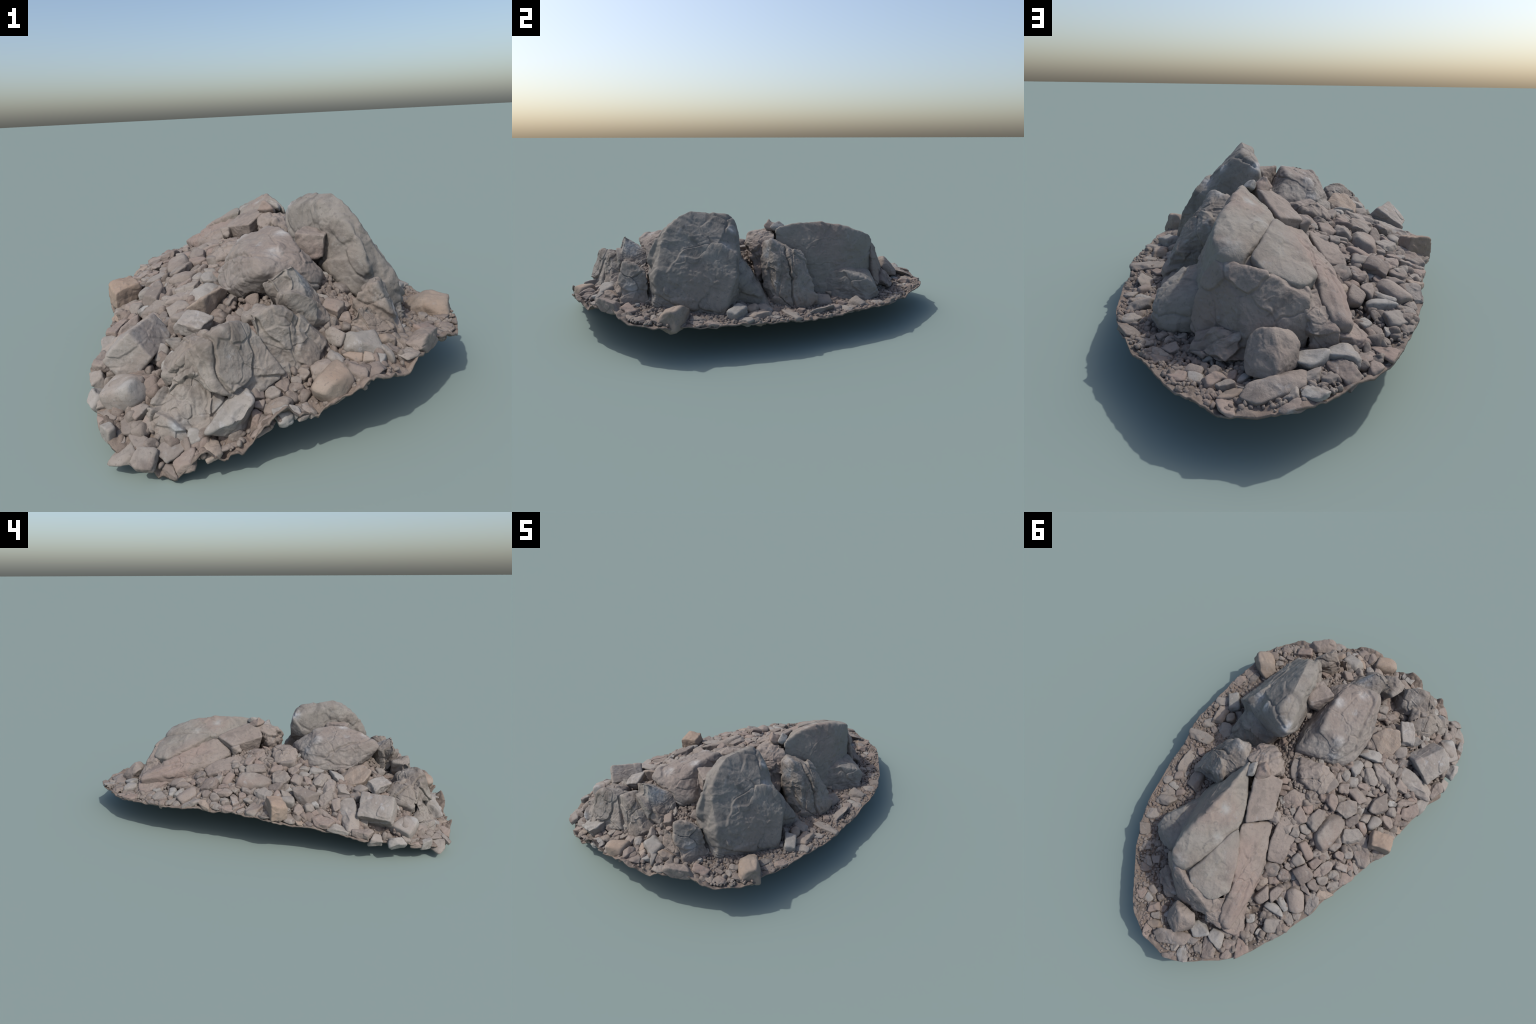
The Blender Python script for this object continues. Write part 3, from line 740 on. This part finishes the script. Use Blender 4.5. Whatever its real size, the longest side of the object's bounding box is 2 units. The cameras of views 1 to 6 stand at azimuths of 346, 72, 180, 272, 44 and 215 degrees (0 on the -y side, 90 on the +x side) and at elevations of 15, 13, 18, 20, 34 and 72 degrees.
SPECIAL = {  # stones of a shape or tone of their own, by place in the list: kind, material, height, lift
    ("w", 0): ("angular", TAN, .085, .01), ("w", 1): ("block", PALE, .06, .01), ("w", 2): ("block", PALE, .10, .015),
    ("w", 4): ("angular", PALE, .07, .0), ("w", 6): ("angular", PALE, .05, .0), ("w", 35): ("round", LOOSE, .075, .0),
    ("w", 42): ("block", TAN, .085, .02), ("w", 46): ("round", LOOSE, .045, .0), ("w", 63): ("angular", PALE, .035, .0),
    ("w", 64): ("round", PALE, .04, .0), ("w", 65): ("round", PINK, .04, .01), ("w", 66): ("round", PINK, .05, .005),
    ("w", 14): ("round", PALE, .03, .0), ("w", 5): ("angular", PINK, .05, .0),
    ("e", 0): ("angular", TAN, .095, -.004), ("e", 1): ("angular", PINK, .055, .0), ("e", 3): ("angular", PALE, .06, .0),
    ("e", 4): ("round", PALE, .03, .0), ("e", 10): ("round", TAN, .08, .0), ("e", 12): ("block", PALE, .07, .0),
    ("s", 0): ("angular", PALE, .08, .01), ("s", 5): ("angular", PALE, .03, 0), ("s", 8): ("round", PALE, .05, 0),
    ("s", 11): ("block", PALE, .05, 0),
}
for tag, group in (("w", WEST_SCREE), ("n", NORTH_STONES), ("e", EAST_STONES), ("s", SOUTH_STONES)):
    for i, (x, y, l, w, yaw) in enumerate(group):
        if tag == "w" and i in (0, 2):        # built above as boulders
            TAKEN.append((x, y, .42 * (l + w) / 2))
            continue
        kind, mat, h, lift = SPECIAL.get((tag, i), (None, None, None, 0.0))
        y = max(y, -.965)
        edge = float(np.hypot(POLY[:, 0] - x, POLY[:, 1] - y).min())
        firm = kind is not None and edge > .055
        if edge < .07 and h is None:          # chips along the rim lie flat
            kind, h = kind or "angular", w * random.uniform(.35, .5)
        stone(x, y, l * 1.08, w * 1.08, yaw, kind, mat, h, lift=lift, firm=firm, tilt=5 if firm else 14, sink=.32 if tag in "ne" else .24)
# a cobble wedged against the upright boulder, two pebbles on the ridge end, a shard in the cleft, the big pale cobble
for x, y, z, l, w, h, yaw, kind, mat in (
        (.137, -.43, .445, .125, .10, .105, 60, "block", PINK), (.155, .075, .497, .068, .048, .034, 120, "round", PALE),
        (.118, .062, .488, .080, .060, .044, 60, "angular", LOOSE), (-.045, .178, .375, .05, .045, .05, 40, "angular", LOOSE),
        (-.548, -.712, .138, .130, .105, .10, 140, "round", PALE)):
    stone(x, y, l, w, yaw, kind, mat, height=h, centre=(x, y, z), firm=True)



def inside_rim(x, y):
    px, py = POLY[:, 0], POLY[:, 1]
    qx, qy = np.roll(px, 1), np.roll(py, 1)
    hit = ((py > y) != (qy > y)) & (x < (qx - px) * (y - py) / (qy - py + 1e-12) + px)
    return hit.sum() % 2 == 1


def in_boulder(x, y, z, margin=0.0):
    p = np.array([x, y, z])
    return any((N @ (p - c) - D).max() < -margin for c, N, D in FOOTPRINTS)


# random fill: stones first, then grit
count = len(STONES)
tries = 0
while len(STONES) < 300 and tries < 9000:
    tries += 1
    x, y = random.uniform(-.64, .64), random.uniform(-.97, .95)
    if not inside_rim(x * 1.06, y * 1.045):
        continue
    west = x < -.12 and y < .6 or y < -.75
    if not west and random.random() < .55:
        continue
    size = random.uniform(.036, .062) if west else random.uniform(.024, .04)
    if any((x - a) ** 2 + (y - b) ** 2 < (r + .20 * size) ** 2 for a, b, r in TAKEN):
        continue
    if in_boulder(x, y, bed(x, y)[0] + .012):
        continue
    stone(x, y, size * random.uniform(1, 1.5), size * random.uniform(.75, 1), random.uniform(0, 180), sink=.3, tilt=20)


def reach(i, d):
    """Half-extent of stone i along the unit direction d."""
    c, s, m, *_ = STONES[i]
    return .5 / np.linalg.norm((d @ m) / s)


for i, (c, size, basis, kind, mat, firm) in enumerate(STONES):
    cuts = []
    for j, other in enumerate(STONES):
        gap = other[0] - c
        dist = float(np.linalg.norm(gap))
        if j == i or dist > .28 or dist < .012 or (firm and not other[5]):
            continue
        d = gap / dist
        a, o = reach(i, d), reach(j, d)
        if a + o > dist - .003:
            share = dist - o if other[5] and not firm else dist * a / (a + o)
            cuts.append((d, max(share - .0015, .25 * a)))
    if not firm:                     # keep within the torn rim
        k = int(np.argmin(np.hypot(POLY[:, 0] - c[0], POLY[:, 1] - c[1])))
        d = np.array([POLY[k, 0] - c[0], POLY[k, 1] - c[1], 0.0])
        dist = float(np.linalg.norm(d))
        if 1e-4 < dist < .08 and inside_rim(c[0], c[1]):
            cuts.append((d / dist, max(dist, .35 * reach(i, d / dist))))
    v, f = fitted_stone(700 + i, c, size, basis, kind, cuts, 5 if size.max() > .11 else 4)
    ob = bpy.data.objects.new("stone", mesh_from("stone", v, f.tolist(), mat))
    ob.location = c
    bpy.context.scene.collection.objects.link(ob)
    ob.parent = ROOT


def scatter(name, mat, count, level, low, high, coarse, rim, spacing, seed, lift, thin=0.0):
    """Many small stones joined into one part; coarse enlarges those on the western and southern scree."""
    shapes = []
    for s in range(8):
        r = np.random.default_rng(seed + s)
        sph, f = icosphere(level)
        N = r.normal(size=(12, 3))
        N /= np.linalg.norm(N, axis=1)[:, None]
        N = np.vstack([N, np.eye(3), -np.eye(3)])
        shapes.append((sph * rounded_polyhedron(sph, N, r.uniform(.7, 1.15, 18), 16)[:, None], f))
    V, F, base, made = [], [], 0, 0
    r = np.random.default_rng(seed)
    xs, ys = r.uniform(-.66, .66, count * 5), r.uniform(-1, 1, count * 5)
    zs = bed(xs, ys)
    taken = np.array(TAKEN)
    for x, y, z in zip(xs, ys, zs):
        if made >= count:
            break
        if not inside_rim(x * rim, y * rim) or in_boulder(x, y, z + .004, .004):
            continue
        if (np.hypot(taken[:, 0] - x, taken[:, 1] - y) < taken[:, 2] * spacing).any():
            continue
        if thin and (x < -.12 or y < -.72) and r.random() < thin:
            continue
        v, f = shapes[r.integers(8)]
        size = r.uniform(low, high) * (coarse if x < -.12 or y < -.72 else 1)
        m = np.array(Euler(r.uniform(0, 6.3, 3)).to_matrix())
        V.append((v * (size * r.uniform(.6, 1.25, 3))) @ m.T + (x, y, z + size * lift))
        F.append(f + base)
        base += len(v)
        made += 1
    ob = bpy.data.objects.new(name, mesh_from(name, np.vstack(V), np.vstack(F).tolist(), mat))
    ob["kind"] = "stuff"
    bpy.context.scene.collection.objects.link(ob)
    ob.parent = ROOT


scatter("small_stones", GRIT, 900, 3, .010, .016, 1.6, 1.035, .7, 640, .1)
scatter("gravel", GRIT, 5000, 2, .0045, .0105, 1.0, 1.012, .7, 77, .3, thin=.6)
